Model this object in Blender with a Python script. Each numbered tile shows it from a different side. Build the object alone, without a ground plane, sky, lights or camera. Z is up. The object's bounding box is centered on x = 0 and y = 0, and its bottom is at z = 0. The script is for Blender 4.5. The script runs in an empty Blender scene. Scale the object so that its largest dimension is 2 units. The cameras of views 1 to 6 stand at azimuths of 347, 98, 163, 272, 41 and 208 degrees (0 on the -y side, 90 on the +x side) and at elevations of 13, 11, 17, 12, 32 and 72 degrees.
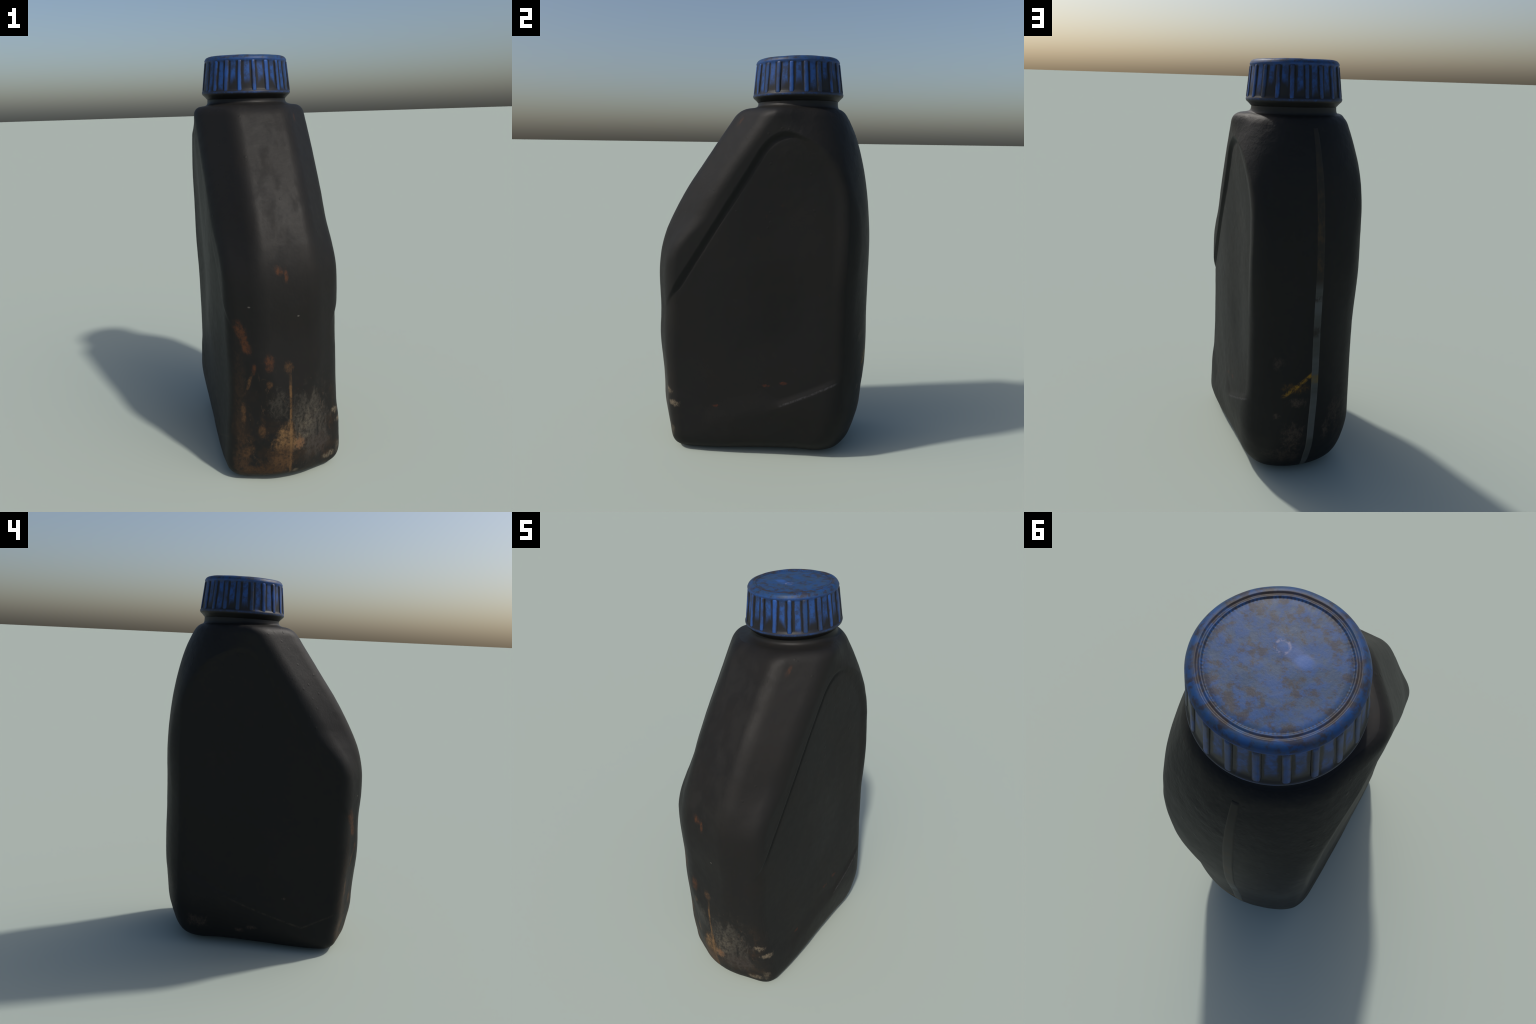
"""Black plastic oil bottle with a slanting front, sunk side panels, a level strip
down the back and a ribbed blue screw cap."""
import math
import bpy
import numpy as np

# --------------------------------------------------------------------------
# 1. SHAPE OF THE BODY: an implicit solid (sides, faceted front, arched back,
#    shoulder and base, blended with rounded edges)
# --------------------------------------------------------------------------
WIDTH_Z = [0., .15, .3, .45, .75, 1.0, 1.3, 1.6, 1.77]
WIDTH   = [.3432, .2916, .2834, .2757, .2752, .2757, .2737, .2787, .2788]
BACK_Z  = [0., .1, .25, .45, .85, 1.15, 1.35, 1.5, 1.64, 1.75]
BACK    = [.5954, .5452, .5327, .5475, .5455, .5431, .5243, .4954, .4529, .4005]
FRONT_Z = [0., .1, .25, .5, .8, 1.1]
FRONT   = [.5950, .5460, .5430, .5490, .5380, .5950]
ARC_Z   = [0., .2, .8, 1.2, 1.45, 1.6, 1.75]
ARC     = [.4044, .4202, .4047, .4820, .4087, .3352, .2695]
SLOPE_HI, SLOPE_LO = (.1775, 1.6634), (.4933, 1.2070)     # (-y, z) on the slant
SLOPE_BLEND, FACET_X, FACET_BLEND = .2639, .1285, .038
FLANK_UP, FLANK_LOW = 1.19, .650                          # how fast the flanks fall back
CAP_C = (-.003, .1625)                                     # axis of neck and cap
PANEL_DEPTH = .011


def spline(zs, vs, z):
    zs, vs = np.asarray(zs, float), np.asarray(vs, float)
    h = np.diff(zs); d = np.diff(vs) / h
    m = np.empty(len(zs)); m[0], m[-1] = d[0], d[-1]
    m[1:-1] = (d[:-1] * h[1:] + d[1:] * h[:-1]) / (h[1:] + h[:-1])
    z = np.clip(z, zs[0] - .05, zs[-1] + .05)
    i = np.clip(np.searchsorted(zs, z) - 1, 0, len(zs) - 2)
    s = (z - zs[i]) / h[i]
    return ((1 + 2 * s) * (1 - s) ** 2 * vs[i] + s * (1 - s) ** 2 * h[i] * m[i]
            + s * s * (3 - 2 * s) * vs[i + 1] + s * s * (s - 1) * h[i] * m[i + 1])


def smax(a, b, k):
    return np.maximum(a, b) + np.maximum(k - np.abs(a - b), 0) ** 2 / (4 * k)


def step(e0, e1, v):
    s = np.clip((v - e0) / (e1 - e0), 0, 1)
    return s * s * (3 - 2 * s)


def panel_foot(y, z):
    """Height above the V-shaped lower edge of the panel (negative inside the panel)."""
    u = y + .25
    return np.where(u > 0, .30 * u + .15 * u * u, -.47 * u) + .150 - z


def panel_arch(y, z):
    """Distance past the arched upper back edge of the panel."""
    return .33 * (np.sqrt((np.maximum(y - .10, 0) / .345) ** 2 + (np.maximum(z - 1.30, 0) / .345) ** 2) - 1)


def panel_depth(x, y, z):
    """0..1: how far the broad side is sunk (slanting edge, arched top, V-shaped foot)."""
    slant = -(y + .42) * .845 + (z - .861) * .535
    arch = panel_arch(y, z)
    s = smax(slant, arch, .09)
    far = step(.12, .32, y)
    edge = 1 - step(-.014 - .06 * far, .008, s)
    worn = np.where(x > 0, 1.0, .45)                     # shallower on the left wall
    groove = (x > 0) * np.exp(-((s + .016) / .010) ** 2) * (1 - far) * step(-.46, -.36, y)
    soft = .04 + .09 * (1 - step(.02, .14, y))
    inside = 1 - step(-soft, .008, panel_foot(y, z))
    return ((edge + .32 * groove) * (.35 + .65 * inside) - .35 * (1 - inside) * edge - .6) * worn


def hump(y, z, y0, z0, sy, sz):
    return np.exp(-((y - y0) / sy) ** 2 - ((z - z0) / sz) ** 2)


def sag(x, y, z):
    """The broad walls are not flat: each is pressed in above and swollen below."""
    left = .011 * hump(y, z, -.08, .62, .18, .26) - .014 * hump(y, z, .17, .88, .14, .26) + .007 * hump(y, z, -.16, 1.15, .12, .22) - .011 * hump(y, z, .27, 1.15, .13, .42)
    right = -.011 * hump(y, z, .14, 1.22, .17, .26) - .015 * hump(y, z, .18, .78, .14, .26) + .008 * hump(y, z, .12, .42, .30, .16)
    return np.where(x > 0, right, left)


def body_field(x, y, z):
    x = x - .001 + .0050 * z
    ax = np.abs(x)
    w = spline(WIDTH_Z, WIDTH, z) - PANEL_DEPTH * panel_depth(x, y, z)
    side = (ax - w - sag(x, y, z) + .0133 * step(-.1, -.6, y) + .0166 * step(.1, .6, y)
            + .4 * np.maximum(panel_arch(y, z), 0) * step(.08, .24, y))      # shoulder leans in above the arch
    m = (SLOPE_LO[0] - SLOPE_HI[0]) / (SLOPE_HI[1] - SLOPE_LO[1])
    f = -smax(-spline(FRONT_Z, FRONT, z), -(SLOPE_HI[0] + m * (SLOPE_HI[1] - z)), SLOPE_BLEND)
    up = step(1.0, 1.25, z)
    low = step(.66, .35, z)                                # facets melt into a shallow arch near the foot
    u, k = ax - FACET_X + .066 * low, FACET_BLEND + .02 * low
    fall = (FLANK_LOW - .19 * low + (FLANK_UP - FLANK_LOW) * up) * np.where(u > k, u, np.where(u < -k, 0, (u + k) ** 2 / (4 * k)))
    front = (-y - f + fall) / np.sqrt(1 + (m * up) ** 2)
    yb, rx, yc = spline(BACK_Z, BACK, z), spline(ARC_Z, ARC, z), .10
    rx = rx + .06 * step(.26, -.02, y)
    q = np.sqrt((np.maximum(y - yc, 0) / (yb - yc)) ** 2 + (x / rx) ** 2)
    back = (q - 1) * (yb - yc) - .4 * np.maximum(yc - y, 0)
    s = smax(smax(side, front, .052 - .012 * step(.8, 1.15, z)), back, .0554 - .0204 * step(1.2, 1.4, z))
    s = smax(s, z - (1.7609 - .101 * np.maximum(np.hypot(x, y - .163) - .2, 0)), .0426)
    base = -z + .0048 * np.maximum(0, 1 - (y / .3) ** 2) - .0084 * y - .0543 * np.maximum(y - .2, 0) - .1282 * (np.sqrt(x * x + .0225) - .15)
    return smax(s, base, .2155 + .1138 * step(-.4, .4, y))


def surface_radius(c, s, yc, z):
    lo, hi = np.zeros(z.shape), np.full(z.shape, .8)
    for _ in range(24):
        r = (lo + hi) / 2
        inside = body_field(r * c, yc + r * s, z) < 0
        lo, hi = np.where(inside, r, lo), np.where(inside, hi, r)
    return (lo + hi) / 2


# value noise for gentle moulding unevenness
_rng = np.random.default_rng(11)
_grid = _rng.random((32, 32, 32))


def vnoise(x, y, z):
    def fold(v):
        i = np.floor(v).astype(int); f = v - i
        return i % 32, (i + 1) % 32, f * f * (3 - 2 * f)
    (x0, x1, fx), (y0, y1, fy), (z0, z1, fz) = fold(x), fold(y), fold(z)
    g = _grid
    a = (g[x0, y0, z0] * (1 - fx) + g[x1, y0, z0] * fx) * (1 - fy) + (g[x0, y1, z0] * (1 - fx) + g[x1, y1, z0] * fx) * fy
    b = (g[x0, y0, z1] * (1 - fx) + g[x1, y0, z1] * fx) * (1 - fy) + (g[x0, y1, z1] * (1 - fx) + g[x1, y1, z1] * fx) * fy
    return (a * (1 - fz) + b * fz) * 2 - 1


# --------------------------------------------------------------------------
# 2. NODE HELPERS
# --------------------------------------------------------------------------
class Nodes:
    def __init__(self, name):
        self.mat = bpy.data.materials.new(name)
        self.mat.use_nodes = True
        self.t = self.mat.node_tree
        self.bsdf = self.t.nodes["Principled BSDF"]
        self.co = self.t.nodes.new("ShaderNodeTexCoord").outputs["Object"]
        sep = self.t.nodes.new("ShaderNodeSeparateXYZ")
        self.link(self.co, sep.inputs[0])
        self.x, self.y, self.z = sep.outputs

    def link(self, a, b):
        self.t.links.new(a, b)

    def put(self, sock, v):
        if isinstance(v, (int, float)):
            sock.default_value = v
        elif isinstance(v, tuple):
            sock.default_value = v if len(v) == len(sock.default_value) else (*v, 1)
        else:
            self.link(v, sock)

    def m(self, op, a, b=0.0, c=0.0, clamp=False):
        n = self.t.nodes.new("ShaderNodeMath"); n.operation = op; n.use_clamp = clamp
        for s, v in zip(n.inputs, (a, b, c)):
            self.put(s, v)
        return n.outputs[0]

    def vm(self, op, a, b):
        n = self.t.nodes.new("ShaderNodeVectorMath"); n.operation = op
        self.put(n.inputs[0], a); self.put(n.inputs[1], b)
        return n.outputs["Value"] if op in ("LENGTH", "DISTANCE", "DOT_PRODUCT") else n.outputs[0]

    def ramp(self, v, e0, e1):
        """Smooth 0..1 as v goes from e0 to e1 (either order)."""
        n = self.t.nodes.new("ShaderNodeMapRange"); n.interpolation_type = "SMOOTHSTEP"
        self.put(n.inputs["Value"], v)
        if e0 <= e1:
            n.inputs["From Min"].default_value, n.inputs["From Max"].default_value = e0, e1
        else:
            n.inputs["From Min"].default_value, n.inputs["From Max"].default_value = e1, e0
            n.inputs["To Min"].default_value, n.inputs["To Max"].default_value = 1, 0
        return n.outputs[0]

    def noise(self, scale, detail=4, rough=.6, stretch=(1, 1, 1), shift=(0, 0, 0), distort=0.0):
        mp = self.t.nodes.new("ShaderNodeMapping")
        mp.inputs["Scale"].default_value = stretch; mp.inputs["Location"].default_value = shift
        self.link(self.co, mp.inputs[0])
        n = self.t.nodes.new("ShaderNodeTexNoise")
        n.inputs["Scale"].default_value = scale; n.inputs["Detail"].default_value = detail
        n.inputs["Roughness"].default_value = rough; n.inputs["Distortion"].default_value = distort
        self.link(mp.outputs[0], n.inputs["Vector"])
        return n.outputs["Fac"]

    def mix(self, fac, a, b):
        n = self.t.nodes.new("ShaderNodeMix"); n.data_type = "RGBA"
        self.put(n.inputs[0], fac); self.put(n.inputs[6], a); self.put(n.inputs[7], b)
        return n.outputs[2]

    def blob(self, c, r, lean=0.0):
        """1 at the centre, 0 at the rim of an ellipsoid; lean shears x with z."""
        dx = self.m("SUBTRACT", self.x, c[0])
        dz = self.m("SUBTRACT", self.z, c[2])
        if lean:
            dx = self.m("SUBTRACT", dx, self.m("MULTIPLY", dz, lean))
        dy = self.m("SUBTRACT", self.y, c[1])
        q = None
        for d, rr in ((dx, r[0]), (dy, r[1]), (dz, r[2])):
            e = self.m("POWER", self.m("DIVIDE", d, rr), 2.0)
            q = e if q is None else self.m("ADD", q, e)
        return self.m("SUBTRACT", 1.0, self.m("SQRT", q), clamp=True)

    def bump(self, height, strength, distance, prev=None):
        n = self.t.nodes.new("ShaderNodeBump")
        n.inputs["Strength"].default_value = strength; n.inputs["Distance"].default_value = distance
        self.put(n.inputs["Height"], height)
        if prev is not None:
            self.link(prev, n.inputs["Normal"])
        return n.outputs[0]

    def finish(self, color, rough, normal=None, spec=.5):
        self.put(self.bsdf.inputs["Base Color"], color)
        self.put(self.bsdf.inputs["Roughness"], rough)
        self.bsdf.inputs["Specular IOR Level"].default_value = spec
        if normal is not None:
            self.link(normal, self.bsdf.inputs["Normal"])
        return self.mat


# --------------------------------------------------------------------------
# 3. MATERIALS
# --------------------------------------------------------------------------
BLACK = (.0112, .0109, .0106)


def body_material():
    n = Nodes("black_plastic")
    fine = n.noise(38, 5, .7)
    broad = n.noise(5, 4, .6, shift=(3, 1, 7))
    col = n.mix(n.ramp(broad, .35, .7), BLACK, (.0122, .0112, .0102))
    # faint rusty freckles everywhere
    freck = n.m("MULTIPLY", n.ramp(n.noise(26, 3, .6, shift=(9, 2, 4)), .70, .78), .35)
    col = n.mix(freck, col, (.030, .013, .007))

    # dull, cloudy scuffing on the slant
    on_slant = n.m("MULTIPLY", n.ramp(n.m("ABSOLUTE", n.x), .17, .09), n.m("MULTIPLY", n.ramp(n.z, .95, 1.12), n.ramp(n.y, .0, -.06)))
    cloud = n.noise(8, 5, .60, stretch=(1.4, .7, .7), distort=.3)
    col = n.mix(n.m("MULTIPLY", on_slant, n.m("MULTIPLY", n.ramp(cloud, .44, .60), .55)), col, (.019, .018, .0165))
    dull = n.m("MULTIPLY", on_slant, n.ramp(cloud, .52, .36))

    streaky = n.noise(16, 6, .72, stretch=(1.5, 1.0, .55), shift=(1, 5, 2), distort=.6)
    blotch = n.noise(11, 6, .68, shift=(4, 8, 1), distort=.8)
    grain = n.noise(34, 6, .78, stretch=(1.1, 1, .7), shift=(2, 2, 6), distort=.7)
    RUST, TAN, OCHRE, GREY, PALE = (.070, .028, .013), (.155, .090, .040), (.085, .045, .021), (.046, .041, .034), (.125, .100, .070)
    YELLOW, MUD = (.24, .125, .012), (.060, .043, .033)

    mott = n.ramp(n.noise(70, 4, .7, stretch=(1, 1, .75), shift=(3, 6, 1)), .34, .60)
    mott = n.m("MULTIPLY_ADD", mott, .80, .20)

    def stain(col, c, r, color, amount=1.0, tex=blotch, soft=.35, need=.55, lean=0.0):
        b = n.blob(c, r, lean)
        k = n.m("ADD", b, n.m("MULTIPLY", n.m("SUBTRACT", tex, .5), 2.4))
        f = n.m("MULTIPLY", n.m("MULTIPLY", n.ramp(k, need - soft, need + soft), n.ramp(b, .0, .55)), mott)
        return n.mix(n.m("MULTIPLY", f, amount), col, color)

    # brown film over the lower front, thinning upward
    low_front = n.m("MULTIPLY", n.ramp(n.y, -.40, -.47), n.ramp(n.z, .62, .10))
    film = n.m("MULTIPLY", low_front, n.ramp(blotch, .42, .66))
    col = n.mix(n.m("MULTIPLY", film, .55), col, (.030, .018, .011))
    film2 = n.m("MULTIPLY", low_front, n.ramp(n.noise(20, 6, .75, stretch=(1, 1, .6), shift=(7, 7, 3)), .55, .72))
    col = n.mix(n.m("MULTIPLY", film2, .6), col, (.062, .034, .017))
    flecks = n.m("MULTIPLY", n.m("MULTIPLY", n.ramp(n.y, -.42, -.50), n.ramp(n.z, .72, .30)), n.ramp(n.noise(42, 5, .72, stretch=(1.2, 1, .55), shift=(5, 1, 9), distort=.5), .60, .70))
    col = n.mix(n.m("MULTIPLY", flecks, .55), col, (.088, .055, .033))
    # grey dust on the right of the lower front
    col = stain(col, (.10, -.53, .30), (.22, .2, .32), GREY, .95, streaky, .30, .62)
    col = stain(col, (.14, -.52, .18), (.12, .2, .10), (.042, .034, .030), .8, grain, .4, .40)
    col = stain(col, (-.06, -.53, .42), (.09, .2, .14), GREY, .8, grain, .30, .60)
    col = stain(col, (.08, -.53, .30), (.16, .2, .25), (.085, .072, .054), .8, grain, .22, .86)
    # tan run down the mould seam and the fan below it
    seam_x = n.m("ABSOLUTE", n.m("ADD", n.x, n.m("ADD", .004, n.m("MULTIPLY", n.m("SUBTRACT", streaky, .5), .012))))
    run = n.m("MULTIPLY", n.ramp(seam_x, .0085, .003), n.m("MULTIPLY", n.ramp(n.y, -.45, -.48),
              n.m("MULTIPLY", n.ramp(n.z, .62, .46), n.ramp(n.z, .02, .06))))
    col = n.mix(n.m("MULTIPLY", run, n.m("MULTIPLY", n.ramp(grain, .30, .62), .85)), col, (.135, .074, .031))
    fan_w = n.m("MULTIPLY_ADD", n.m("SUBTRACT", .34, n.z), .40, .010)
    fan = n.m("MULTIPLY", n.ramp(n.m("SUBTRACT", n.m("ABSOLUTE", n.m("ADD", n.x, .020)), n.m("ADD", fan_w, n.m("MULTIPLY", n.m("SUBTRACT", grain, .5), .13))), .022, -.022),
              n.m("MULTIPLY", n.ramp(n.y, -.45, -.48), n.m("MULTIPLY", n.ramp(n.z, .345, .31), n.ramp(n.z, .17, .22))))
    col = n.mix(n.m("MULTIPLY", n.m("MULTIPLY", fan, mott), n.ramp(streaky, .32, .58)), col, TAN)
    col = stain(col, (-.045, -.52, .14), (.095, .2, .13), OCHRE, .85, grain, .35, .42)
    col = stain(col, (.035, -.53, .21), (.045, .2, .05), (.14, .074, .038), .9, grain, .3, .45)
    col = stain(col, (-.01, -.53, .60), (.035, .2, .05), OCHRE, .7, grain, .35, .5)
    col = stain(col, (-.12, -.51, .07), (.15, .2, .05), (.058, .030, .014), .8, blotch, .35, .42)
    # rust patches
    for c, r, a, lean in [((-.215, -.48, .775), (.035, .2, .075), .95, -.25), ((-.193, -.49, .705), (.032, .2, .055), .95, -.2),
                          ((-.043, -.527, 1.05), (.030, .2, .035), .8, -.3), ((-.010, -.53, 1.02), (.013, .2, .040), .8, 0),
                          ((-.098, -.535, .63), (.032, .2, .060), .8, 0), ((-.10, -.537, .526), (.022, .2, .03), .8, 0),
                          ((-.164, -.515, .60), (.014, .2, .04), .95, 0), ((-.186, -.50, .53), (.012, .2, .07), .85, .25),
                          ((-.212, -.481, .37), (.016, .2, .08), .85, 0), ((-.133, -.526, .285), (.024, .2, .05), .9, 0),
                          ((-.193, -.488, .168), (.04, .2, .05), .7, .4), ((.171, -.109, 1.69), (.012, .2, .03), .6, 0),
                          ((-.22, -.46, .12), (.06, .2, .18), .45, 0), ((-.225, -.46, .45), (.04, .2, .40), .16, 0)]:
        col = stain(col, c, r, RUST if c[2] > .58 else OCHRE, a, grain, .4, .42, lean)
    # chipped pale patches at the front corner and the base edge
    for c, r, a in [((.243, -.455, .315), (.045, .06, .034), 1), ((.262, -.428, .255), (.07, .065, .028), 1),
                    ((.217, -.47, .078), (.07, .08, .030), .9), ((.262, -.43, .10), (.03, .04, .06), .45),
                    ((.02, -.51, .055), (.03, .2, .02), .6)]:
        col = stain(col, c, r, PALE, a, grain, .25, .50)
    for c in [(-.177, -.51, .89), (.04, -.535, .837)]:
        col = n.mix(n.m("MULTIPLY", n.ramp(n.blob(c, (.009, .1, .006)), .1, .9), .7), col, (.13, .12, .105))
    # back: yellow smear, rubbed grey-brown patches
    col = stain(col, (.06, .545, .52), (.10, .2, .045), (.12, .060, .010), .8, grain, .4, .62)
    yl = n.m("ABSOLUTE", n.m("SUBTRACT", n.m("SUBTRACT", n.z, .575), n.m("MULTIPLY", n.x, -.82)))
    yel = n.m("MULTIPLY", n.ramp(yl, .018, .004), n.m("MULTIPLY", n.ramp(n.y, .45, .5),
              n.m("MULTIPLY", n.ramp(n.x, -.03, -.01), n.ramp(n.x, .135, .10))))
    col = n.mix(n.m("MULTIPLY", yel, n.ramp(grain, .40, .60)), col, YELLOW)
    for c, r, a in [((.05, .545, .44), (.06, .2, .03), .8), ((.148, .513, .363), (.022, .2, .02), .9), ((.06, .52, .25), (.07, .2, .10), .7),
                    ((-.11, .515, .26), (.03, .2, .07), .9), ((.144, .524, .645), (.03, .2, .04), .45), ((-.155, .509, .36), (.05, .2, .10), .5),
                    ((.10, .50, .13), (.12, .2, .06), .45), ((-.273, .33, .15), (.1, .07, .05), .6), ((-.284, .024, .133), (.1, .035, .016), .8),
                    ((-.276, .095, .112), (.1, .03, .015), .8), ((-.27, -.148, .317), (.1, .016, .010), .9), ((-.2, .46, .25), (.06, .1, .22), .35)]:
        col = stain(col, c, tuple(1.5 * v for v in r), MUD, a, grain, .30, .62)
    # reddish crumbs above the panel foot
    for c in [(.266, .144, .406), (.267, .06, .388), (.275, -.20, .262)]:
        col = stain(col, c, (.1, .035, .014), (.07, .022, .012), .8, grain, .3, .55)
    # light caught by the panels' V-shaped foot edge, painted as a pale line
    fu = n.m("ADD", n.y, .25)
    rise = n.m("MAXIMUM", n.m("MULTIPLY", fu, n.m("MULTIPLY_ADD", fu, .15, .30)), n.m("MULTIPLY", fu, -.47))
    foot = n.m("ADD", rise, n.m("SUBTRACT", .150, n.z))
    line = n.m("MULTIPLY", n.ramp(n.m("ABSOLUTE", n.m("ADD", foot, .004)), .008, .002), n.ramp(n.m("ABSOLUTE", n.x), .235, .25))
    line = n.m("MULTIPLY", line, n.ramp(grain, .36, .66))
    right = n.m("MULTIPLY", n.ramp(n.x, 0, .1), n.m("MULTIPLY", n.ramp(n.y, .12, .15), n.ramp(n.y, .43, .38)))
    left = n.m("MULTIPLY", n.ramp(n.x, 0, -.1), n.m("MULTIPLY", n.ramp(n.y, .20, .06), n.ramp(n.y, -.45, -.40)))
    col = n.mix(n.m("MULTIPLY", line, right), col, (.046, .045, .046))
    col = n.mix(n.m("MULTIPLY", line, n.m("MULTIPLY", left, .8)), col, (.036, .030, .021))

    rough = n.m("ADD", n.m("MULTIPLY_ADD", fine, .14, .47), n.m("MULTIPLY", dull, .08))
    h = n.m("ADD", n.m("MULTIPLY", n.noise(90, 3, .6), .5), n.noise(14, 3, .5))
    nor = n.bump(h, .25, .004)
    pim = n.t.nodes.new("ShaderNodeTexVoronoi"); pim.inputs["Scale"].default_value = 26
    n.link(n.co, pim.inputs["Vector"])
    spot = n.m("MULTIPLY", n.ramp(pim.outputs["Distance"], .22, .05), n.ramp(n.noise(7, 2, .5, shift=(5, 5, 5)), .52, .62))
    spot = n.m("MULTIPLY", spot, n.ramp(n.z, 1.0, 1.25))
    nor = n.bump(spot, .22, .004, nor)
    # orange-peel lumps on the shoulder beside the panel arch
    lump = n.m("MULTIPLY", n.noise(24, 3, .55, shift=(2, 9, 9)), n.m("MULTIPLY", n.ramp(n.z, 1.40, 1.55), n.ramp(n.y, .05, .16)))
    nor = n.bump(lump, .3, .010, nor)
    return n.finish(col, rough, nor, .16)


def strip_material():
    n = Nodes("level_strip_plastic")
    a = n.noise(4, 4, .6, stretch=(.2, .2, 1.6), shift=(0, 0, 4))
    d = n.noise(30, 5, .7, stretch=(1, 1, .6))
    col = n.mix(n.ramp(a, .40, .62), (.074, .077, .076), (.052, .053, .048))
    col = n.mix(n.ramp(n.z, .98, 1.06), col, (.024, .021, .017))
    col = n.mix(n.m("MULTIPLY", n.m("MULTIPLY", n.ramp(n.z, 1.0, 1.1), n.ramp(n.z, 1.75, 1.25)), n.ramp(d, .45, .62)), col, (.044, .030, .018))
    band = n.m("MULTIPLY", n.ramp(n.m("ABSOLUTE", n.m("SUBTRACT", n.z, .56)), .03, .012), n.ramp(d, .35, .55))
    col = n.mix(n.m("MULTIPLY", band, .6), col, (.13, .085, .015))
    dark = n.m("MAXIMUM", n.ramp(n.m("ABSOLUTE", n.m("SUBTRACT", n.z, .80)), .04, .01), n.ramp(n.m("ABSOLUTE", n.m("SUBTRACT", n.z, .96)), .02, .006))
    col = n.mix(n.m("MULTIPLY", dark, n.ramp(d, .35, .6)), col, (.026, .023, .019))
    return n.finish(col, n.m("MULTIPLY_ADD", d, .15, .42), n.bump(d, .15, .003), .15)


BLUE_A, BLUE_B, GRIME = (.017, .062, .215), (.020, .048, .135), (.0125, .0115, .0095)
RIBS, RIB_OFFSET = 20, math.radians(-2.3)


def cap_wall_material():
    n = Nodes("blue_cap_plastic")
    mott = n.noise(30, 6, .68)
    fine = n.noise(60, 5, .7, shift=(3, 3, 3))
    col = n.mix(n.ramp(mott, .38, .62), BLUE_B, BLUE_A)
    # ---- wall: grime fills the flutes beside the ribs and pools at the foot
    ang = n.m("DIVIDE", n.m("SUBTRACT", n.m("ARCTAN2", n.y, n.x), RIB_OFFSET), math.tau / RIBS)
    fr = n.m("SUBTRACT", ang, n.m("FLOOR", ang))                     # 0 at a rib, .5 mid flute
    off = n.m("ABSOLUTE", n.m("SUBTRACT", fr, .5))
    long_n = n.noise(34, 4, .65, stretch=(1, 1, .22), shift=(5, 1, 2))
    flute = n.m("ADD", off, n.m("MULTIPLY", n.m("SUBTRACT", long_n, .5), .34))
    beside = n.ramp(flute, .13, .25)
    pool_h = n.m("MULTIPLY_ADD", n.m("SUBTRACT", n.noise(9, 3, .6, stretch=(1, 1, .2), shift=(1, 9, 4)), .5), .26, .046)
    pool = n.ramp(n.m("SUBTRACT", n.z, pool_h), .034, -.018)
    topg = n.m("MULTIPLY", n.ramp(n.z, .125, .15), n.ramp(fine, .45, .62))
    wall = n.m("MULTIPLY", n.m("MAXIMUM", n.m("MAXIMUM", beside, pool), n.m("MULTIPLY", topg, .55)), n.ramp(n.z, .158, .146))
    wall = n.m("MULTIPLY", wall, n.ramp(n.z, .004, .012))
    haze = n.m("MULTIPLY", n.ramp(mott, .58, .40), .40)
    col = n.mix(n.m("MAXIMUM", n.m("MULTIPLY", wall, .96), n.m("MULTIPLY", haze, n.ramp(n.z, .16, .14))), col, GRIME)
    lip = n.m("MULTIPLY", n.ramp(n.z, .014, .006), n.ramp(fine, .30, .55))
    col = n.mix(n.m("MULTIPLY", lip, .75), col, (.020, .022, .028))
    col = n.mix(n.ramp(n.z, .0035, -.003), col, (.0095, .0092, .009))      # underside ring is black
    # ---- top: grimy speckles, dark ring in the groove, bright worn gate
    r = n.m("SQRT", n.m("ADD", n.m("POWER", n.x, 2.0), n.m("POWER", n.y, 2.0)))
    top = n.ramp(n.z, .158, .166)
    disc = n.mix(n.ramp(mott, .40, .60), (.019, .047, .104), (.012, .052, .165))
    speck = n.m("ADD", n.noise(44, 5, .66, shift=(8, 1, 1)), n.m("MULTIPLY", n.m("SUBTRACT", n.noise(12, 3, .6, shift=(2, 4, 4)), .5), .35))
    disc = n.mix(n.m("MULTIPLY", n.ramp(speck, .46, .64), .80), disc, (.026, .021, .021))
    rr = n.m("ADD", r, n.m("MULTIPLY", n.m("SUBTRACT", n.noise(12, 4, .6, shift=(1, 1, 8)), .5), .012))
    groove = n.m("MULTIPLY", n.ramp(n.m("ABSOLUTE", n.m("SUBTRACT", rr, .1785)), .010, .003), n.ramp(n.noise(13, 4, .65, shift=(6, 2, 2)), .36, .56))
    disc = n.mix(n.m("MULTIPLY", groove, .9), disc, (.036, .028, .024))
    teeth = n.m("SINE", n.m("MULTIPLY", n.m("ARCTAN2", n.y, n.x), 120.0))
    inner = n.m("MULTIPLY", n.ramp(n.m("ABSOLUTE", n.m("SUBTRACT", r, .1665)), .005, .0015), n.ramp(teeth, -.4, .8))
    disc = n.mix(n.m("MULTIPLY", inner, .65), disc, (.016, .018, .026))
    gate = n.m("MAXIMUM", n.ramp(n.blob((-.046, -.030, .178), (.040, .032, .05)), .15, .7), n.m("MULTIPLY", n.ramp(n.blob((-.012, -.040, .178), (.055, .03, .05)), .1, .7), .7))
    disc = n.mix(gate, disc, (.022, .075, .245))
    pale = n.m("MULTIPLY", n.ramp(n.m("ABSOLUTE", n.m("SUBTRACT", n.m("SQRT", n.m("ADD", n.m("POWER", n.m("SUBTRACT", n.x, .012), 2.0), n.m("POWER", n.m("ADD", n.y, .040), 2.0))), .017)), .006, .001),
               n.ramp(fine, .46, .60))
    disc = n.mix(n.m("MULTIPLY", pale, .55), disc, (.21, .20, .27))
    rim = n.m("MULTIPLY", n.ramp(r, .184, .192), n.ramp(n.noise(15, 4, .65, shift=(9, 9, 2)), .52, .68))
    disc = n.mix(n.m("MULTIPLY", rim, .6), disc, (.050, .045, .048))
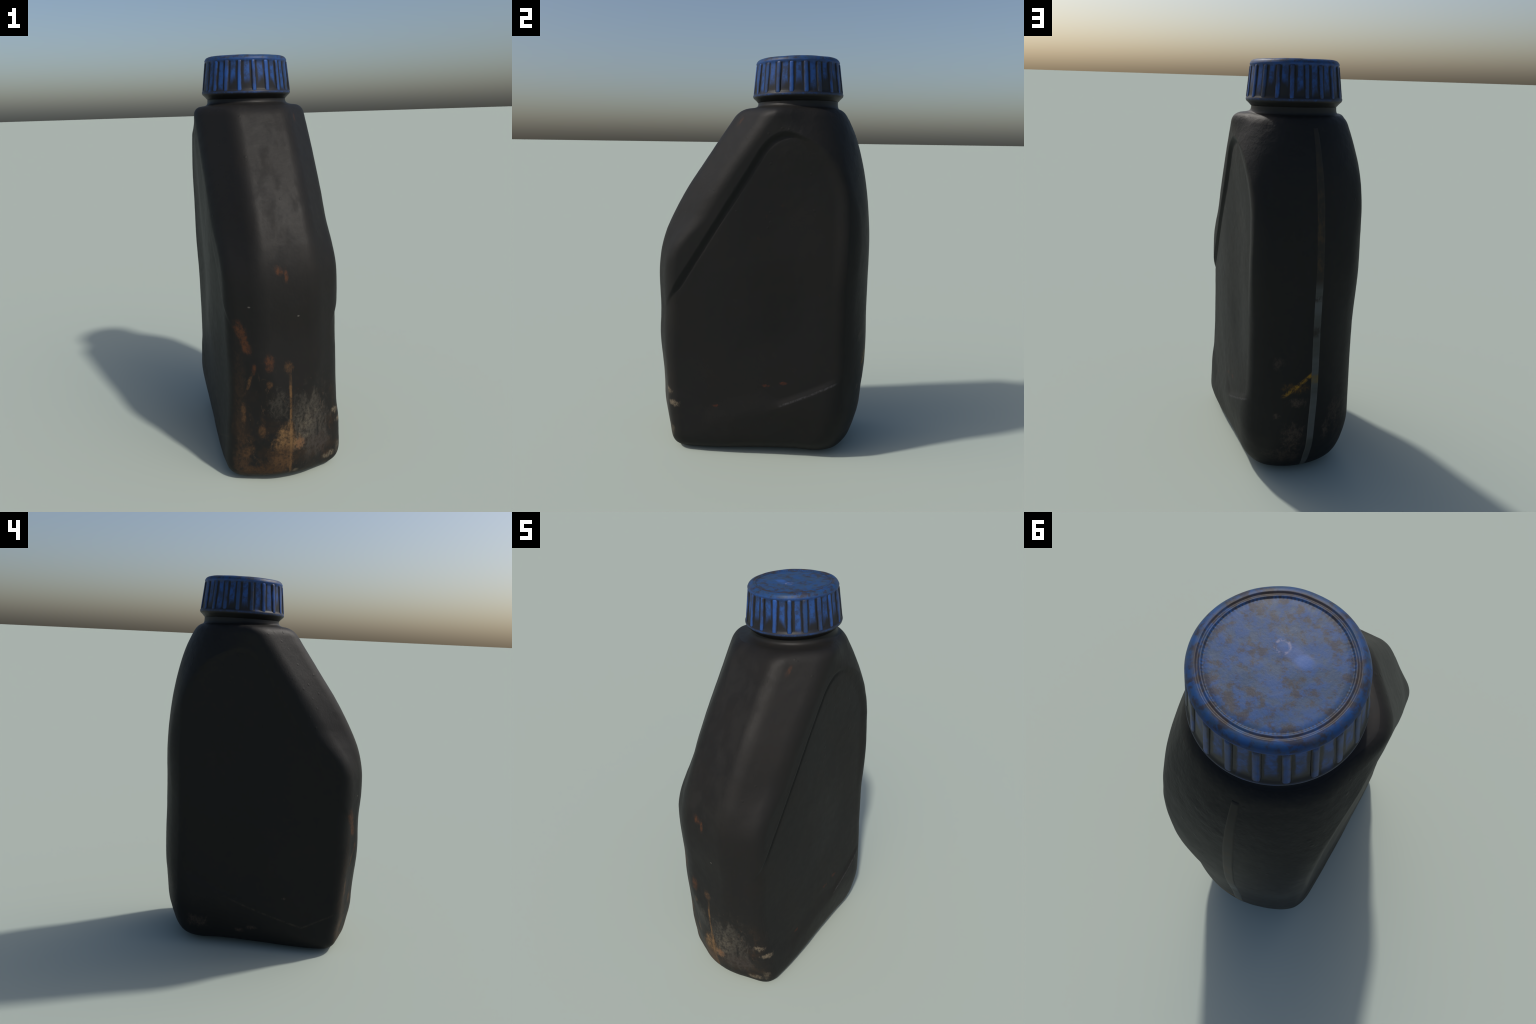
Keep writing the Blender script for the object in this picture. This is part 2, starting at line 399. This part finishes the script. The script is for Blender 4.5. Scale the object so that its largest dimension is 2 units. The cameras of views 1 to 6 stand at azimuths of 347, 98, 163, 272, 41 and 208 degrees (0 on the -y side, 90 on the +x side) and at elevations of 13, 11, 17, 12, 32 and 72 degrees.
    col = n.mix(top, col, disc)
    rough = n.m("MULTIPLY_ADD", mott, .2, .38)
    h = n.m("ADD", mott, n.m("MULTIPLY", fine, .4))
    return n.finish(col, rough, n.bump(h, .18, .004), .22)


def rib_material():
    n = Nodes("blue_rib_plastic")
    oi = n.t.nodes.new("ShaderNodeObjectInfo")
    rnd = oi.outputs["Random"]
    shift = n.t.nodes.new("ShaderNodeCombineXYZ")
    n.put(shift.inputs[0], n.m("MULTIPLY", rnd, 31.0)); n.put(shift.inputs[2], n.m("MULTIPLY", rnd, 17.0))
    local, n.co = n.co, n.vm("ADD", n.co, shift.outputs[0])
    mott = n.noise(26, 5, .68, stretch=(1, 1, .4))
    smear = n.noise(20, 5, .7, stretch=(1, 1, .5), shift=(2, 3, 8))
    pick = n.m("FRACT", n.m("MULTIPLY", rnd, 7.31))
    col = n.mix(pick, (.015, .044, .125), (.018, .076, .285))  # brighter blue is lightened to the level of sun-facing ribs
    dirt = n.m("MULTIPLY", n.ramp(smear, .38, .62), n.m("MULTIPLY_ADD", n.m("FRACT", n.m("MULTIPLY", rnd, 13.7)), .65, .25))
    col = n.mix(dirt, col, (.026, .026, .030))
    upper = n.m("MULTIPLY", n.ramp(n.z, .11, .155), n.ramp(smear, .42, .58))
    col = n.mix(n.m("MULTIPLY", upper, .6), col, (.022, .025, .034))
    edge = n.ramp(n.m("ADD", n.m("ABSOLUTE", n.y), n.m("MULTIPLY", n.m("SUBTRACT", smear, .5), .014)), .0050, .0120)
    col = n.mix(n.m("MULTIPLY", edge, .95), col, GRIME)
    return n.finish(col, n.m("MULTIPLY_ADD", mott, .2, .36), n.bump(mott, .15, .003), .22)


def neck_material():
    n = Nodes("black_neck_plastic")
    f = n.noise(40, 4, .6)
    col = n.mix(n.ramp(f, .45, .7), BLACK, (.013, .0115, .010))
    return n.finish(col, n.m("MULTIPLY_ADD", f, .14, .43), n.bump(f, .2, .003), .22)


# --------------------------------------------------------------------------
# 4. GEOMETRY
# --------------------------------------------------------------------------
def add_object(name, verts, faces, mat, parent=None, smooth=True):
    me = bpy.data.meshes.new(name)
    me.from_pydata([tuple(v) for v in verts], [], faces)
    me.update()
    if smooth:
        me.polygons.foreach_set("use_smooth", [True] * len(me.polygons))
    me.materials.append(mat)
    ob = bpy.data.objects.new(name, me)
    bpy.context.scene.collection.objects.link(ob)
    ob.parent = parent
    return ob


def ring_faces(rows, na, first=0):
    return [(first + i * na + j, first + i * na + (j + 1) % na, first + (i + 1) * na + (j + 1) % na, first + (i + 1) * na + j)
            for i in range(rows - 1) for j in range(na)]


def lathe(profile, na, wobble=None):
    th = np.arange(na) * math.tau / na
    rows = []
    for r, z in profile:
        rr = np.full(na, r) if wobble is None else wobble(r, z, th)
        rows.append(np.c_[rr * np.cos(th), rr * np.sin(th), np.full(na, z)])
    return np.concatenate(rows), ring_faces(len(profile), na)


root = bpy.data.objects.new("oil_bottle", None)
bpy.context.scene.collection.objects.link(root)
root["label"] = "grimy black plastic oil bottle with ribbed blue screw cap"
root["category"] = "oil bottle"

# ---- body and neck: one surface, split at the foot of the neck
NA = 760
zz = np.concatenate([.003 + .15 * np.linspace(0, 1, 40) ** 1.7, np.linspace(.153, 1.66, 330)[1:],
                     1.66 + .0945 * (1 - (1 - np.linspace(0, 1, 34)[1:]) ** 1.8)])
# plan angles spread evenly along the oblong outline rather than by angle
base_t = np.linspace(0, math.tau, NA, endpoint=False)
th = np.arctan2(np.sin(base_t) * 1.45, np.cos(base_t)) % math.tau
Z = np.repeat(zz[:, None], NA, 1)
YC = np.interp(zz, [0, .9, 1.3, 1.75], [0, 0, .05, CAP_C[1]])[:, None] + 0 * Z
C, S = np.cos(th)[None], np.sin(th)[None]
R = surface_radius(C, S, YC, Z)
X, Y = R * C, YC + R * S
# slight unevenness of the blown wall
wob = .0016 * vnoise(X * 7 + 3, Y * 7 + 9, Z * 7) + .0006 * vnoise(X * 24 + 1, Y * 24, Z * 24 + 5)
wob *= step(0, .05, Z) * step(1.76, 1.72, Z)
X, Y = X + wob * C, Y + wob * S

rows = [np.c_[X[i], Y[i], Z[i]] for i in range(len(zz))]
# closing base: rings drawn in toward the middle, gently arched up
foot = rows[0]
base_rows = []
for f, h in ((.02, .010), (.25, .009), (.55, .006), (.80, .002), (.93, .0), (.98, .001)):
    g = foot.copy(); g[:, 0] *= f; g[:, 1] = .01 + (g[:, 1] - .01) * f
    g[:, 2] = h
    base_rows.append(g)
rows = base_rows + rows
body_top = len(rows)
# neck: fillet from the shoulder into a short collar that disappears inside the cap
last = rows[-1]
last_r = np.hypot(last[:, 0] - CAP_C[0], last[:, 1] - CAP_C[1])
ta = np.arctan2(last[:, 1] - CAP_C[1], last[:, 0] - CAP_C[0])
for g, r, z in [(.78, .2, 1.7560), (.55, .2, 1.7577), (.36, .2, 1.7600), (.20, .2, 1.7633), (.09, .2, 1.7680), (.03, .2, 1.7735), (0, .2, 1.7800), (0, .1995, 1.8000), (0, .192, 1.83)]:
    rr = r + (last_r - r) * g
    q = np.c_[CAP_C[0] + rr * np.cos(ta), CAP_C[1] + rr * np.sin(ta), np.full(NA, z)]
    q[:, 2] += .020 * (q[:, 1] - CAP_C[1]) * step(1.760, 1.785, np.array(z))
    rows.append(q)
all_v = np.concatenate(rows)
faces = ring_faces(len(rows), NA)
faces.append(tuple(reversed(range(NA))))

whole = bpy.data.meshes.new("whole")
whole.from_pydata([tuple(v) for v in all_v], [], faces); whole.update()
normals = np.empty(len(all_v) * 3); whole.vertex_normals.foreach_get("vector", normals); normals = normals.reshape(-1, 3)
bpy.data.meshes.remove(whole)


def split_part(name, r0, r1, mat, cap_bottom):
    v = all_v[r0 * NA:r1 * NA]
    f = ring_faces(r1 - r0, NA)
    if cap_bottom:
        f.append(tuple(reversed(range(NA))))
    ob = add_object(name, v, f, mat, root)
    ob.data.normals_split_custom_set_from_vertices([tuple(q) for q in normals[r0 * NA:r1 * NA]])
    return ob


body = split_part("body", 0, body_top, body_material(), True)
neck = split_part("neck", body_top - 1, len(rows), neck_material(), False)

# ---- level strip down the back: a thin band standing just proud of the wall
zs = np.concatenate([np.linspace(.035, .14, 16), np.linspace(.15, 1.71, 150)])
xc = np.interp(zs, [0, .06, .17, .36, .7, 1.1, 1.4, 1.6, 1.73], [-.012, -.016, -.026, -.028, -.029, -.031, -.030, -.026, -.023])
halfw = np.interp(zs, [.03, .1, 1.2, 1.5, 1.72], [.016, .0215, .0220, .0215, .012])
cols = 9
u = np.linspace(-1, 1, cols)
SX = xc[:, None] + halfw[:, None] * u[None]
SZ = np.repeat(zs[:, None], cols, 1)
lo, hi = np.full(SX.shape, .2), np.full(SX.shape, .7)
for _ in range(26):
    mid = (lo + hi) / 2
    ins = body_field(SX, mid, SZ) < 0
    lo, hi = np.where(ins, mid, lo), np.where(ins, hi, mid)
SY = (lo + hi) / 2 + np.where(np.abs(u) > .99, -.003, .0013 - .0006 * u ** 2)[None]
wb = .0016 * vnoise(SX * 7 + 3, SY * 7 + 9, SZ * 7)
SY = SY + wb
nv = len(zs) * cols
front_v = np.c_[SX.ravel(), SY.ravel(), SZ.ravel()]
back_v = front_v - np.array([0, .008, 0])
fc = []
for i in range(len(zs) - 1):
    for j in range(cols - 1):
        a = i * cols + j
        fc.append((a, a + cols, a + cols + 1, a + 1))
        fc.append((nv + a, nv + a + 1, nv + a + cols + 1, nv + a + cols))
edge = [i * cols for i in range(len(zs))]
for a, b in zip(edge[:-1], edge[1:]):
    fc.append((a, nv + a, nv + b, b))
    fc.append((a + cols - 1, b + cols - 1, nv + b + cols - 1, nv + a + cols - 1))
for a in range(cols - 1):
    fc.append((a, a + 1, nv + a + 1, nv + a))
    t = (len(zs) - 1) * cols + a
    fc.append((t, nv + t, nv + t + 1, t + 1))
strip = add_object("level_strip", np.concatenate([front_v, back_v]), fc, strip_material(), root)

# ---- screw cap
CAP_Z = 1.8155
R_FOOT, R_HEAD, HEIGHT, EDGE, FLUTE = .2258, .2075, .1785, .024, .0052


def wall_r(z):
    return R_FOOT + (R_HEAD - R_FOOT) * np.clip(z / (HEIGHT - EDGE), 0, 1)


prof = [(.194, -.004), (.196, -.0255), (.2000, -.0265), (.2030, -.0240), (.2090, -.0170), (.2170, -.0095), (.2235, -.0035), (R_FOOT, .0035), (R_FOOT - .0004, .0085)]
for z in (.011, .0135, .017, .022):                                  # ledge up into the flutes
    prof.append((wall_r(z) - FLUTE * float(step(.009, .021, np.array(z))), z))
for z in np.linspace(.030, HEIGHT - EDGE - .012, 16):
    prof.append((float(wall_r(z)) - FLUTE, z))
for z in np.linspace(HEIGHT - EDGE - .008, HEIGHT - EDGE + .006, 5):  # flutes run out under the rim
    prof.append((float(wall_r(z)) - FLUTE * (1 - float(step(HEIGHT - EDGE - .012, HEIGHT - EDGE + .006, np.array(z)))), z))
for a in np.linspace(.35, math.pi / 2, 9):
    prof.append((R_HEAD - EDGE * .95 + EDGE * .95 * math.cos(a), HEIGHT - EDGE + EDGE * math.sin(a)))
prof += [(.1835, HEIGHT + .0003), (.1815, HEIGHT - .0010), (.1790, HEIGHT - .0030), (.1765, HEIGHT - .0029), (.1745, HEIGHT - .0014),
         (.1720, HEIGHT - .0002), (.1695, HEIGHT - .0010), (.1672, HEIGHT - .0036), (.1650, HEIGHT - .0038), (.1620, HEIGHT - .0030)]
for r in (.150, .125, .10, .075, .05, .03, .015, .004):
    prof.append((r, HEIGHT - .0030 + .0008 * (1 - r / .16)))
NC = 300
cap_v, cap_f = lathe(prof, NC)
cap_f.append(tuple(range((len(prof) - 1) * NC, len(prof) * NC)))
# unevenness, sprue gate in the middle and serrations round the inner groove
x, y, z = cap_v.T
rad, an = np.hypot(x, y), np.arctan2(y, x)
topm = step(.172, .176, z)
z = z + topm * (.0012 * vnoise(x * 22, y * 22, z * 0 + 3.3) + .0009 * np.exp(-((x + .046) ** 2 + (y + .030) ** 2) / .022 ** 2)
                + .0012 * np.exp(-((x - .012) ** 2 + (y + .040) ** 2) / .016 ** 2)
                + .0004 * np.sin(an * 100) * np.exp(-((rad - .1665) / .004) ** 2))
shrink = 1 + .006 * vnoise(an * 0 + np.cos(an) * 3 + 5, np.sin(an) * 3 + 5, z * 5) * step(.0, .02, z)
cap_v = np.c_[x * shrink, y * shrink, z]
cap = add_object("cap", cap_v, cap_f, cap_wall_material(), root)
cap.location = (CAP_C[0], CAP_C[1], CAP_Z)
cap.rotation_euler = (.021, .005, 0)

# one rib: a rounded bar that follows the taper of the wall, then copied round the cap
rib_z = np.concatenate([np.linspace(.008, .03, 6), np.linspace(.035, HEIGHT - EDGE - .02, 14), np.linspace(HEIGHT - EDGE - .015, HEIGHT - EDGE + .007, 7)])
rib_n = 11
rv = []
for zq in rib_z:
    w = .0128 + .0010 * (1 - zq / HEIGHT)
    lift = float(step(.004, .014, np.array(zq)) * (1 - step(HEIGHT - EDGE - .008, HEIGHT - EDGE + .010, np.array(zq))))
    for s in np.linspace(-1, 1, rib_n):
        yq = w * s
        out = float(wall_r(zq)) - FLUTE - .0015 + (FLUTE + .0018) * (1 - abs(s) ** 3.2) * lift - yq * yq / (2 * R_FOOT)
        rv.append((out, yq, zq))
rf = []
for i in range(len(rib_z) - 1):
    for j in range(rib_n - 1):
        a = i * rib_n + j
        rf.append((a, a + 1, a + rib_n + 1, a + rib_n))
    a, b = i * rib_n, i * rib_n + rib_n - 1
    rf.append((a, a + rib_n, b + rib_n, b))
rf.append(tuple(reversed(range(rib_n))))
rf.append(tuple(range((len(rib_z) - 1) * rib_n, len(rib_z) * rib_n)))
rib = add_object("rib", rv, rf, rib_material(), cap)
ribs = [rib]
for k in range(1, RIBS):
    c = rib.copy()
    bpy.context.scene.collection.objects.link(c)
    c.parent = cap
    ribs.append(c)
jit = np.random.default_rng(5)
for k, ob in enumerate(ribs):
    ob.rotation_euler = (0, 0, RIB_OFFSET + k * math.tau / RIBS + jit.normal(0, .006))
    ob.scale = (1 + jit.normal(0, .0025), 1 + jit.normal(0, .06), 1)
